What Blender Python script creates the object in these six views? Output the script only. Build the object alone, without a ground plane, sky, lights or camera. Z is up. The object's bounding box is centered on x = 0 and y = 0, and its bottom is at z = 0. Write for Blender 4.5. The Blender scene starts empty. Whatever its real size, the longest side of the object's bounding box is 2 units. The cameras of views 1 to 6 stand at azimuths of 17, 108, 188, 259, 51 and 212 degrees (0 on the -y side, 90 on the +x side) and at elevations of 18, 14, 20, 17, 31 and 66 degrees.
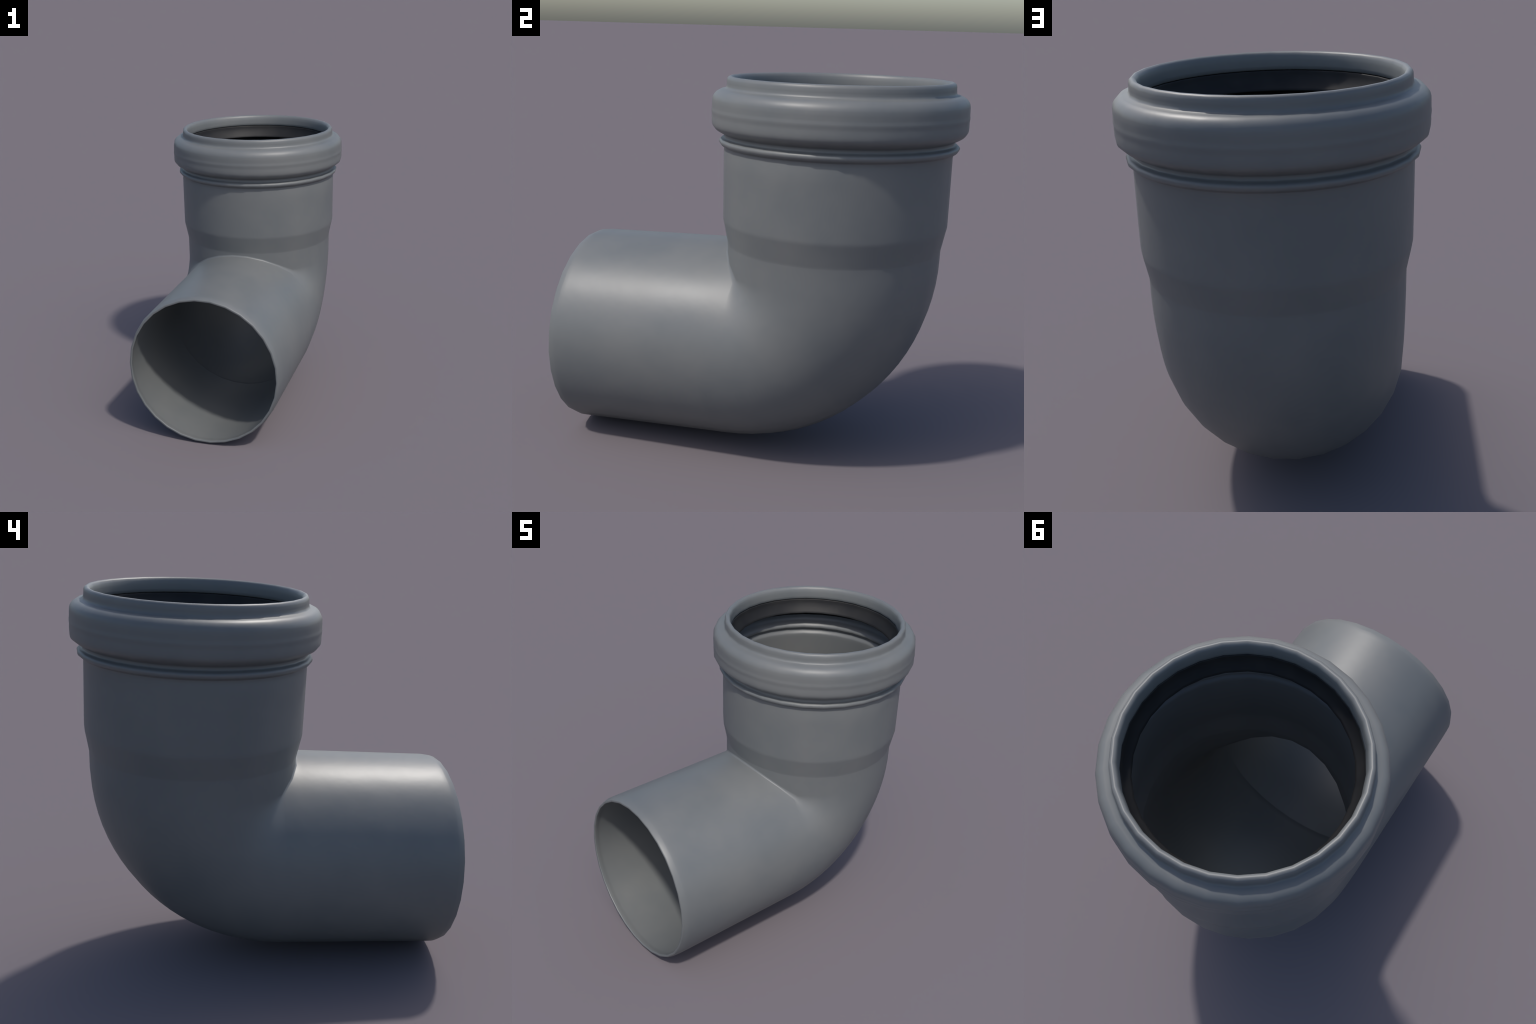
"""Grey plastic drain-pipe elbow (about 88 degrees) with a belled push-fit socket
and a black rubber sealing ring.  One lofted skin, cut into named parts."""
import bpy, math
from mathutils import Vector

# ----------------------------------------------------------------- dimensions
SIDES = 30                       # sides of every round section
PHASE = math.radians(7.6)
AX, AY = -0.001, 0.368           # vertical axis of the socket
TILT = math.atan(0.036)          # spigot falls slightly towards its mouth
AZ = 0.5775                       # height where both axes meet
R_TUBE, R_SPIGOT = 0.5390, 0.5275
OVAL = 1.008                     # tube and spigot are a hair wider than deep
TUBE_SHIFT = -0.003              # the tube sits a little towards the spigot
WALL = 0.020
MOUTH = 1.3665                   # axis crossing -> mouth of the spigot
BEND_STEPS = 22
CREASE = 0.125                     # share of the section that meets in a crisp crease

# outer profile of the socket, (radius, z), from the rim down to the bend
RIM_OUT = [(0.5420, 1.9420), (0.5510, 1.9405), (0.5575, 1.9340), (0.5605, 1.9240),
           (0.5612, 1.9080), (0.5620, 1.8950), (0.5645, 1.8860)]
COLLAR_OUT = [(0.5710, 1.8815), (0.5880, 1.8785), (0.6010, 1.8740), (0.6120, 1.8665),
              (0.6215, 1.8560), (0.6282, 1.8440), (0.6312, 1.8310), (0.6320, 1.8120),
              (0.6322, 1.7950), (0.6326, 1.7860), (0.6337, 1.7790), (0.6339, 1.7720),
              (0.6334, 1.7650), (0.6324, 1.7570), (0.6320, 1.7450), (0.6326, 1.7350),
              (0.6322, 1.7250), (0.6318, 1.7160), (0.6300, 1.7060),
              (0.6255, 1.6970), (0.6170, 1.6885), (0.6050, 1.6805), (0.5870, 1.6705),
              (0.5750, 1.6650)]
BEAD_OUT = [(0.5712, 1.6625), (0.5705, 1.6570), (0.5705, 1.6480), (0.5730, 1.6440),
            (0.5820, 1.6405), (0.5905, 1.6370), (0.5950, 1.6310), (0.5955, 1.6240),
            (0.5925, 1.6160), (0.5850, 1.6090), (0.5750, 1.6035), (0.5700, 1.6010),
            (0.5685, 1.5970)]
SOCKET_OUT = [(0.5670, 1.5800), (0.5667, 1.5000), (0.5662, 1.4000), (0.5655, 1.3000),
              (0.5650, 1.2450), (0.5645, 1.2320), (0.5625, 1.2210), (0.5600, 1.2100),
              (0.5440, 1.1300), (0.5418, 1.1200), (0.5402, 1.1120), (0.5397, 1.1060)]
# inner profile, from the bend up to the rim
SOCKET_IN = [(0.5197, 1.1060), (0.5205, 1.1130), (0.5235, 1.1250), (0.5400, 1.2080),
             (0.5440, 1.2300), (0.5450, 1.2600), (0.5460, 1.4000), (0.5460, 1.5800),
             (0.5460, 1.5950), (0.5480, 1.6030), (0.5530, 1.6085), (0.5595, 1.6150),
             (0.5620, 1.6230), (0.5590, 1.6300), (0.5530, 1.6360), (0.5485, 1.6410),
             (0.5455, 1.6470), (0.5460, 1.6540), (0.5500, 1.6620), (0.5620, 1.6730)]
COLLAR_IN = [(0.5740, 1.6800), (0.5845, 1.6890), (0.5895, 1.7060), (0.5900, 1.8100),
             (0.5830, 1.8400), (0.5680, 1.8560), (0.5450, 1.8600), (0.5270, 1.8610)]
RIM_IN = [(0.5225, 1.8660), (0.5225, 1.8800), (0.5240, 1.9050), (0.5270, 1.9230),
          (0.5320, 1.9350)]


def ring(radius, z, oval=1.0, shift=0.0):
    return [Vector((AX + radius * oval * math.sin(a), AY + shift - radius * math.cos(a), z)) for a in ANGLES]


ANGLES = [PHASE + 2 * math.pi * i / SIDES for i in range(SIDES)]   # 0 = towards the spigot
DOWN_PIPE = Vector((0, -math.cos(TILT), -math.sin(TILT)))
PIPE_UP = Vector((0, -math.sin(TILT), math.cos(TILT)))
TURN = math.pi / 2 - TILT


def bend_rings(r_tube, r_pipe, crotch, sweep):
    """Every longitudinal line drops, turns through a fillet and runs out along the
    spigot.  The fillet radius grows from `crotch` inside to a wide sweep outside."""
    lines = []
    for a in ANGLES:
        c = math.cos(a)
        y0 = AY + TUBE_SHIFT - r_tube * c
        # meet the spigot line: axis + PIPE_UP * r_pipe * c
        k = (y0 - (AY + PIPE_UP.y * r_pipe * c)) / DOWN_PIPE.y
        z0 = AZ + PIPE_UP.z * r_pipe * c + DOWN_PIPE.z * k
        w = max(0.0, (1 - c) / 2 - CREASE) / (1 - CREASE)      # crisp crease, then a sweep
        rho = crotch + sweep * w
        t = rho * math.tan(TURN / 2)
        cy, cz = y0 - rho, z0 + t
        pts = []
        for s in range(BEND_STEPS + 1):
            f = s / BEND_STEPS
            b = TURN * f
            rad = r_tube + (r_pipe - r_tube) * f
            pts.append(Vector((AX + rad * OVAL * math.sin(a), cy + rho * math.cos(b), cz - rho * math.sin(b))))
        lines.append(pts)
    return [[lines[i][s] for i in range(SIDES)] for s in range(BEND_STEPS + 1)]


def pipe_ring(base, along, bump=0.0, lean=0.0):
    """Section of the spigot; `along` is measured from the mouth, inwards."""
    axis = Vector((AX, AY, AZ))
    square = max(0.0, 1 - along / 0.4)      # the mouth itself is cut plumb
    out = []
    for a in ANGLES:
        c = axis + DOWN_PIPE * (MOUTH - along - lean * (1 - math.cos(a)) / 2)
        radius = base + bump * max(0.0, -math.cos(a))
        v = c + Vector((radius * OVAL * math.sin(a), 0, 0)) + PIPE_UP * (radius * math.cos(a))
        slide = (v.y - c.y) / DOWN_PIPE.y * square
        out.append(v - DOWN_PIPE * slide)
    return out


rings, region = [], []


def add(part, ring_list):
    for r in ring_list:
        rings.append(r)
        region.append(part)


add('rim', [ring(*p) for p in RIM_OUT])
add('collar', [ring(*p) for p in COLLAR_OUT])
add('bead', [ring(*p) for p in BEAD_OUT])
add('socket', [ring(*p, OVAL, TUBE_SHIFT) for p in SOCKET_OUT])
outer_bend = bend_rings(R_TUBE, R_SPIGOT, 0.012, 1.031)
add('bend', outer_bend)
start = (Vector((AX, AY, AZ)) + DOWN_PIPE * MOUTH - outer_bend[-1][0]).dot(DOWN_PIPE)
SEAM = [(0.0000, start - 0.008), (0.0011, start - 0.014), (0.0011, start - 0.020), (0.0, start - 0.028)]
add('spigot', [pipe_ring(R_SPIGOT, al, d, 0.03) for d, al in SEAM])
add('spigot', [pipe_ring(R_SPIGOT, start * f) for f in (0.8, 0.6, 0.4, 0.2)])
add('spigot', [pipe_ring(r, al) for r, al in
               [(0.5275, 0.060), (0.5270, 0.038), (0.5258, 0.030), (0.5220, 0.016), (0.5185, 0.005),
                (0.5170, 0.0015), (0.5150, 0.0), (0.5060, 0.0), (0.5040, 0.0015), (0.5035, 0.006),
                (0.5045, 0.022), (0.5065, 0.030)]])
R_IN = R_SPIGOT - WALL
add('spigot', [pipe_ring(R_IN, al) for al in (0.045, start * 0.2, start * 0.4, start * 0.6, start * 0.8)])
add('spigot', [pipe_ring(R_IN, al, -1.5 * d, 0.03) for d, al in reversed(SEAM)])
add('bend', list(reversed(bend_rings(R_TUBE - WALL, R_IN, 0.012 + WALL, 1.031 - 2 * WALL))))
add('socket', [ring(*p, OVAL, TUBE_SHIFT) for p in SOCKET_IN])
add('collar', [ring(*p) for p in COLLAR_IN])
add('rim', [ring(*p) for p in RIM_IN])

# ------------------------------------------------------------------ materials


def principled(name):
    m = bpy.data.materials.new(name)
    m.use_nodes = True
    nt = m.node_tree
    b = nt.nodes['Principled BSDF']
    return m, nt, b


def plastic_material():
    m, nt, b = principled('grey_plastic')
    n, l = nt.nodes, nt.links
    co = n.new('ShaderNodeTexCoord')
    big = n.new('ShaderNodeTexNoise')
    big.inputs['Scale'].default_value = 3.2
    big.inputs['Detail'].default_value = 4
    big.inputs['Roughness'].default_value = 0.55
    l.new(co.outputs['Object'], big.inputs['Vector'])
    ramp = n.new('ShaderNodeValToRGB')
    ramp.color_ramp.elements[0].position = 0.32
    ramp.color_ramp.elements[0].color = (0.126, 0.135, 0.138, 1)
    ramp.color_ramp.elements[1].position = 0.68
    ramp.color_ramp.elements[1].color = (0.146, 0.151, 0.150, 1)
    l.new(big.outputs['Fac'], ramp.inputs['Fac'])
    l.new(ramp.outputs['Color'], b.inputs['Base Color'])
    rough = n.new('ShaderNodeMapRange')
    rough.inputs['To Min'].default_value = 0.41
    rough.inputs['To Max'].default_value = 0.50
    l.new(big.outputs['Fac'], rough.inputs['Value'])
    l.new(rough.outputs['Result'], b.inputs['Roughness'])
    fine = n.new('ShaderNodeTexNoise')
    fine.inputs['Scale'].default_value = 9
    fine.inputs['Detail'].default_value = 3
    l.new(co.outputs['Object'], fine.inputs['Vector'])
    bump = n.new('ShaderNodeBump')
    bump.inputs['Strength'].default_value = 0.05
    bump.inputs['Distance'].default_value = 0.02
    l.new(fine.outputs['Fac'], bump.inputs['Height'])
    l.new(bump.outputs['Normal'], b.inputs['Normal'])
    return m


def rubber_material():
    m, nt, b = principled('black_rubber')
    n, l = nt.nodes, nt.links
    co = n.new('ShaderNodeTexCoord')
    no = n.new('ShaderNodeTexNoise')
    no.inputs['Scale'].default_value = 9
    no.inputs['Detail'].default_value = 4
    l.new(co.outputs['Object'], no.inputs['Vector'])
    ramp = n.new('ShaderNodeValToRGB')
    ramp.color_ramp.elements[0].position = 0.35
    ramp.color_ramp.elements[0].color = (0.010, 0.010, 0.011, 1)
    ramp.color_ramp.elements[1].position = 0.75
    ramp.color_ramp.elements[1].color = (0.018, 0.0175, 0.017, 1)
    l.new(no.outputs['Fac'], ramp.inputs['Fac'])
    l.new(ramp.outputs['Color'], b.inputs['Base Color'])
    b.inputs['Roughness'].default_value = 0.6
    b.inputs['Specular IOR Level'].default_value = 0.3
    return m


PLASTIC, RUBBER = plastic_material(), rubber_material()

# --------------------------------------------------------------------- meshes
root = bpy.data.objects.new('pipe_elbow', None)
bpy.context.scene.collection.objects.link(root)
root['label'] = 'grey plastic right-angled drain pipe elbow with belled socket'
root['category'] = 'pipe fitting'


def obj_from(name, verts, faces, normals, mat, parent=root):
    me = bpy.data.meshes.new(name)
    me.from_pydata([tuple(v) for v in verts], [], faces)
    me.polygons.foreach_set('use_smooth', [True] * len(me.polygons))
    me.update()
    if normals:
        me.normals_split_custom_set_from_vertices([tuple(x) for x in normals])
    me.materials.append(mat)
    o = bpy.data.objects.new(name, me)
    bpy.context.scene.collection.objects.link(o)
    o.parent = parent
    return o


def loft_faces(n_rings, closed):
    out = []
    for j in range(n_rings if closed else n_rings - 1):
        for i in range(SIDES):
            a, b = j * SIDES + i, j * SIDES + (i + 1) % SIDES
            k = ((j + 1) % n_rings) * SIDES
            out.append((a, k + i, k + (i + 1) % SIDES, b))
    return out


skin = [v for r in rings for v in r]
faces = loft_faces(len(rings), True)
tmp = bpy.data.meshes.new('whole_skin')
tmp.from_pydata([tuple(v) for v in skin], [], faces)
tmp.update()
volume = sum(p.area * p.normal.dot(p.center - Vector((0, 0, 1))) for p in tmp.polygons)
if volume < 0:
    faces = [tuple(reversed(f)) for f in faces]
    tmp.flip_normals()
    tmp.update()
vnorm = [v.normal.copy() for v in tmp.vertices]
bpy.data.meshes.remove(tmp)

NAMES = {'rim': 'socket_rim', 'collar': 'socket_collar', 'bead': 'bead_ring',
         'socket': 'socket_tube', 'bend': 'elbow_bend', 'spigot': 'spigot_pipe'}
for key, name in NAMES.items():
    fs = [f for j in range(len(rings)) if region[j] == key for f in faces[j * SIDES:(j + 1) * SIDES]]
    used = sorted({i for f in fs for i in f})
    new = {old: k for k, old in enumerate(used)}
    obj_from(name, [skin[i] for i in used], [tuple(new[i] for i in f) for f in fs],
             [vnorm[i] for i in used], PLASTIC)

# rubber sealing ring that sits in the collar groove, lip pointing down and inwards
SEAL = [(0.5230, 1.8590), (0.5215, 1.8540), (0.5205, 1.8440), (0.5160, 1.8280), (0.5060, 1.8080),
        (0.4920, 1.7870), (0.4840, 1.7770), (0.4855, 1.7730), (0.4930, 1.7745), (0.5200, 1.7790),
        (0.5450, 1.7750), (0.5650, 1.7620), (0.5780, 1.7420), (0.5850, 1.7250), (0.5875, 1.7300),
        (0.5880, 1.8080), (0.5810, 1.8350), (0.5660, 1.8520), (0.5440, 1.8575), (0.5300, 1.8590)]
sv = [v for p in SEAL for v in ring(*p)]
seal = obj_from('rubber_seal', sv, loft_faces(len(SEAL), True), None, RUBBER)
import bmesh
bm = bmesh.new()
bm.from_mesh(seal.data)
bmesh.ops.recalc_face_normals(bm, faces=bm.faces)
bm.to_mesh(seal.data)
bm.free()
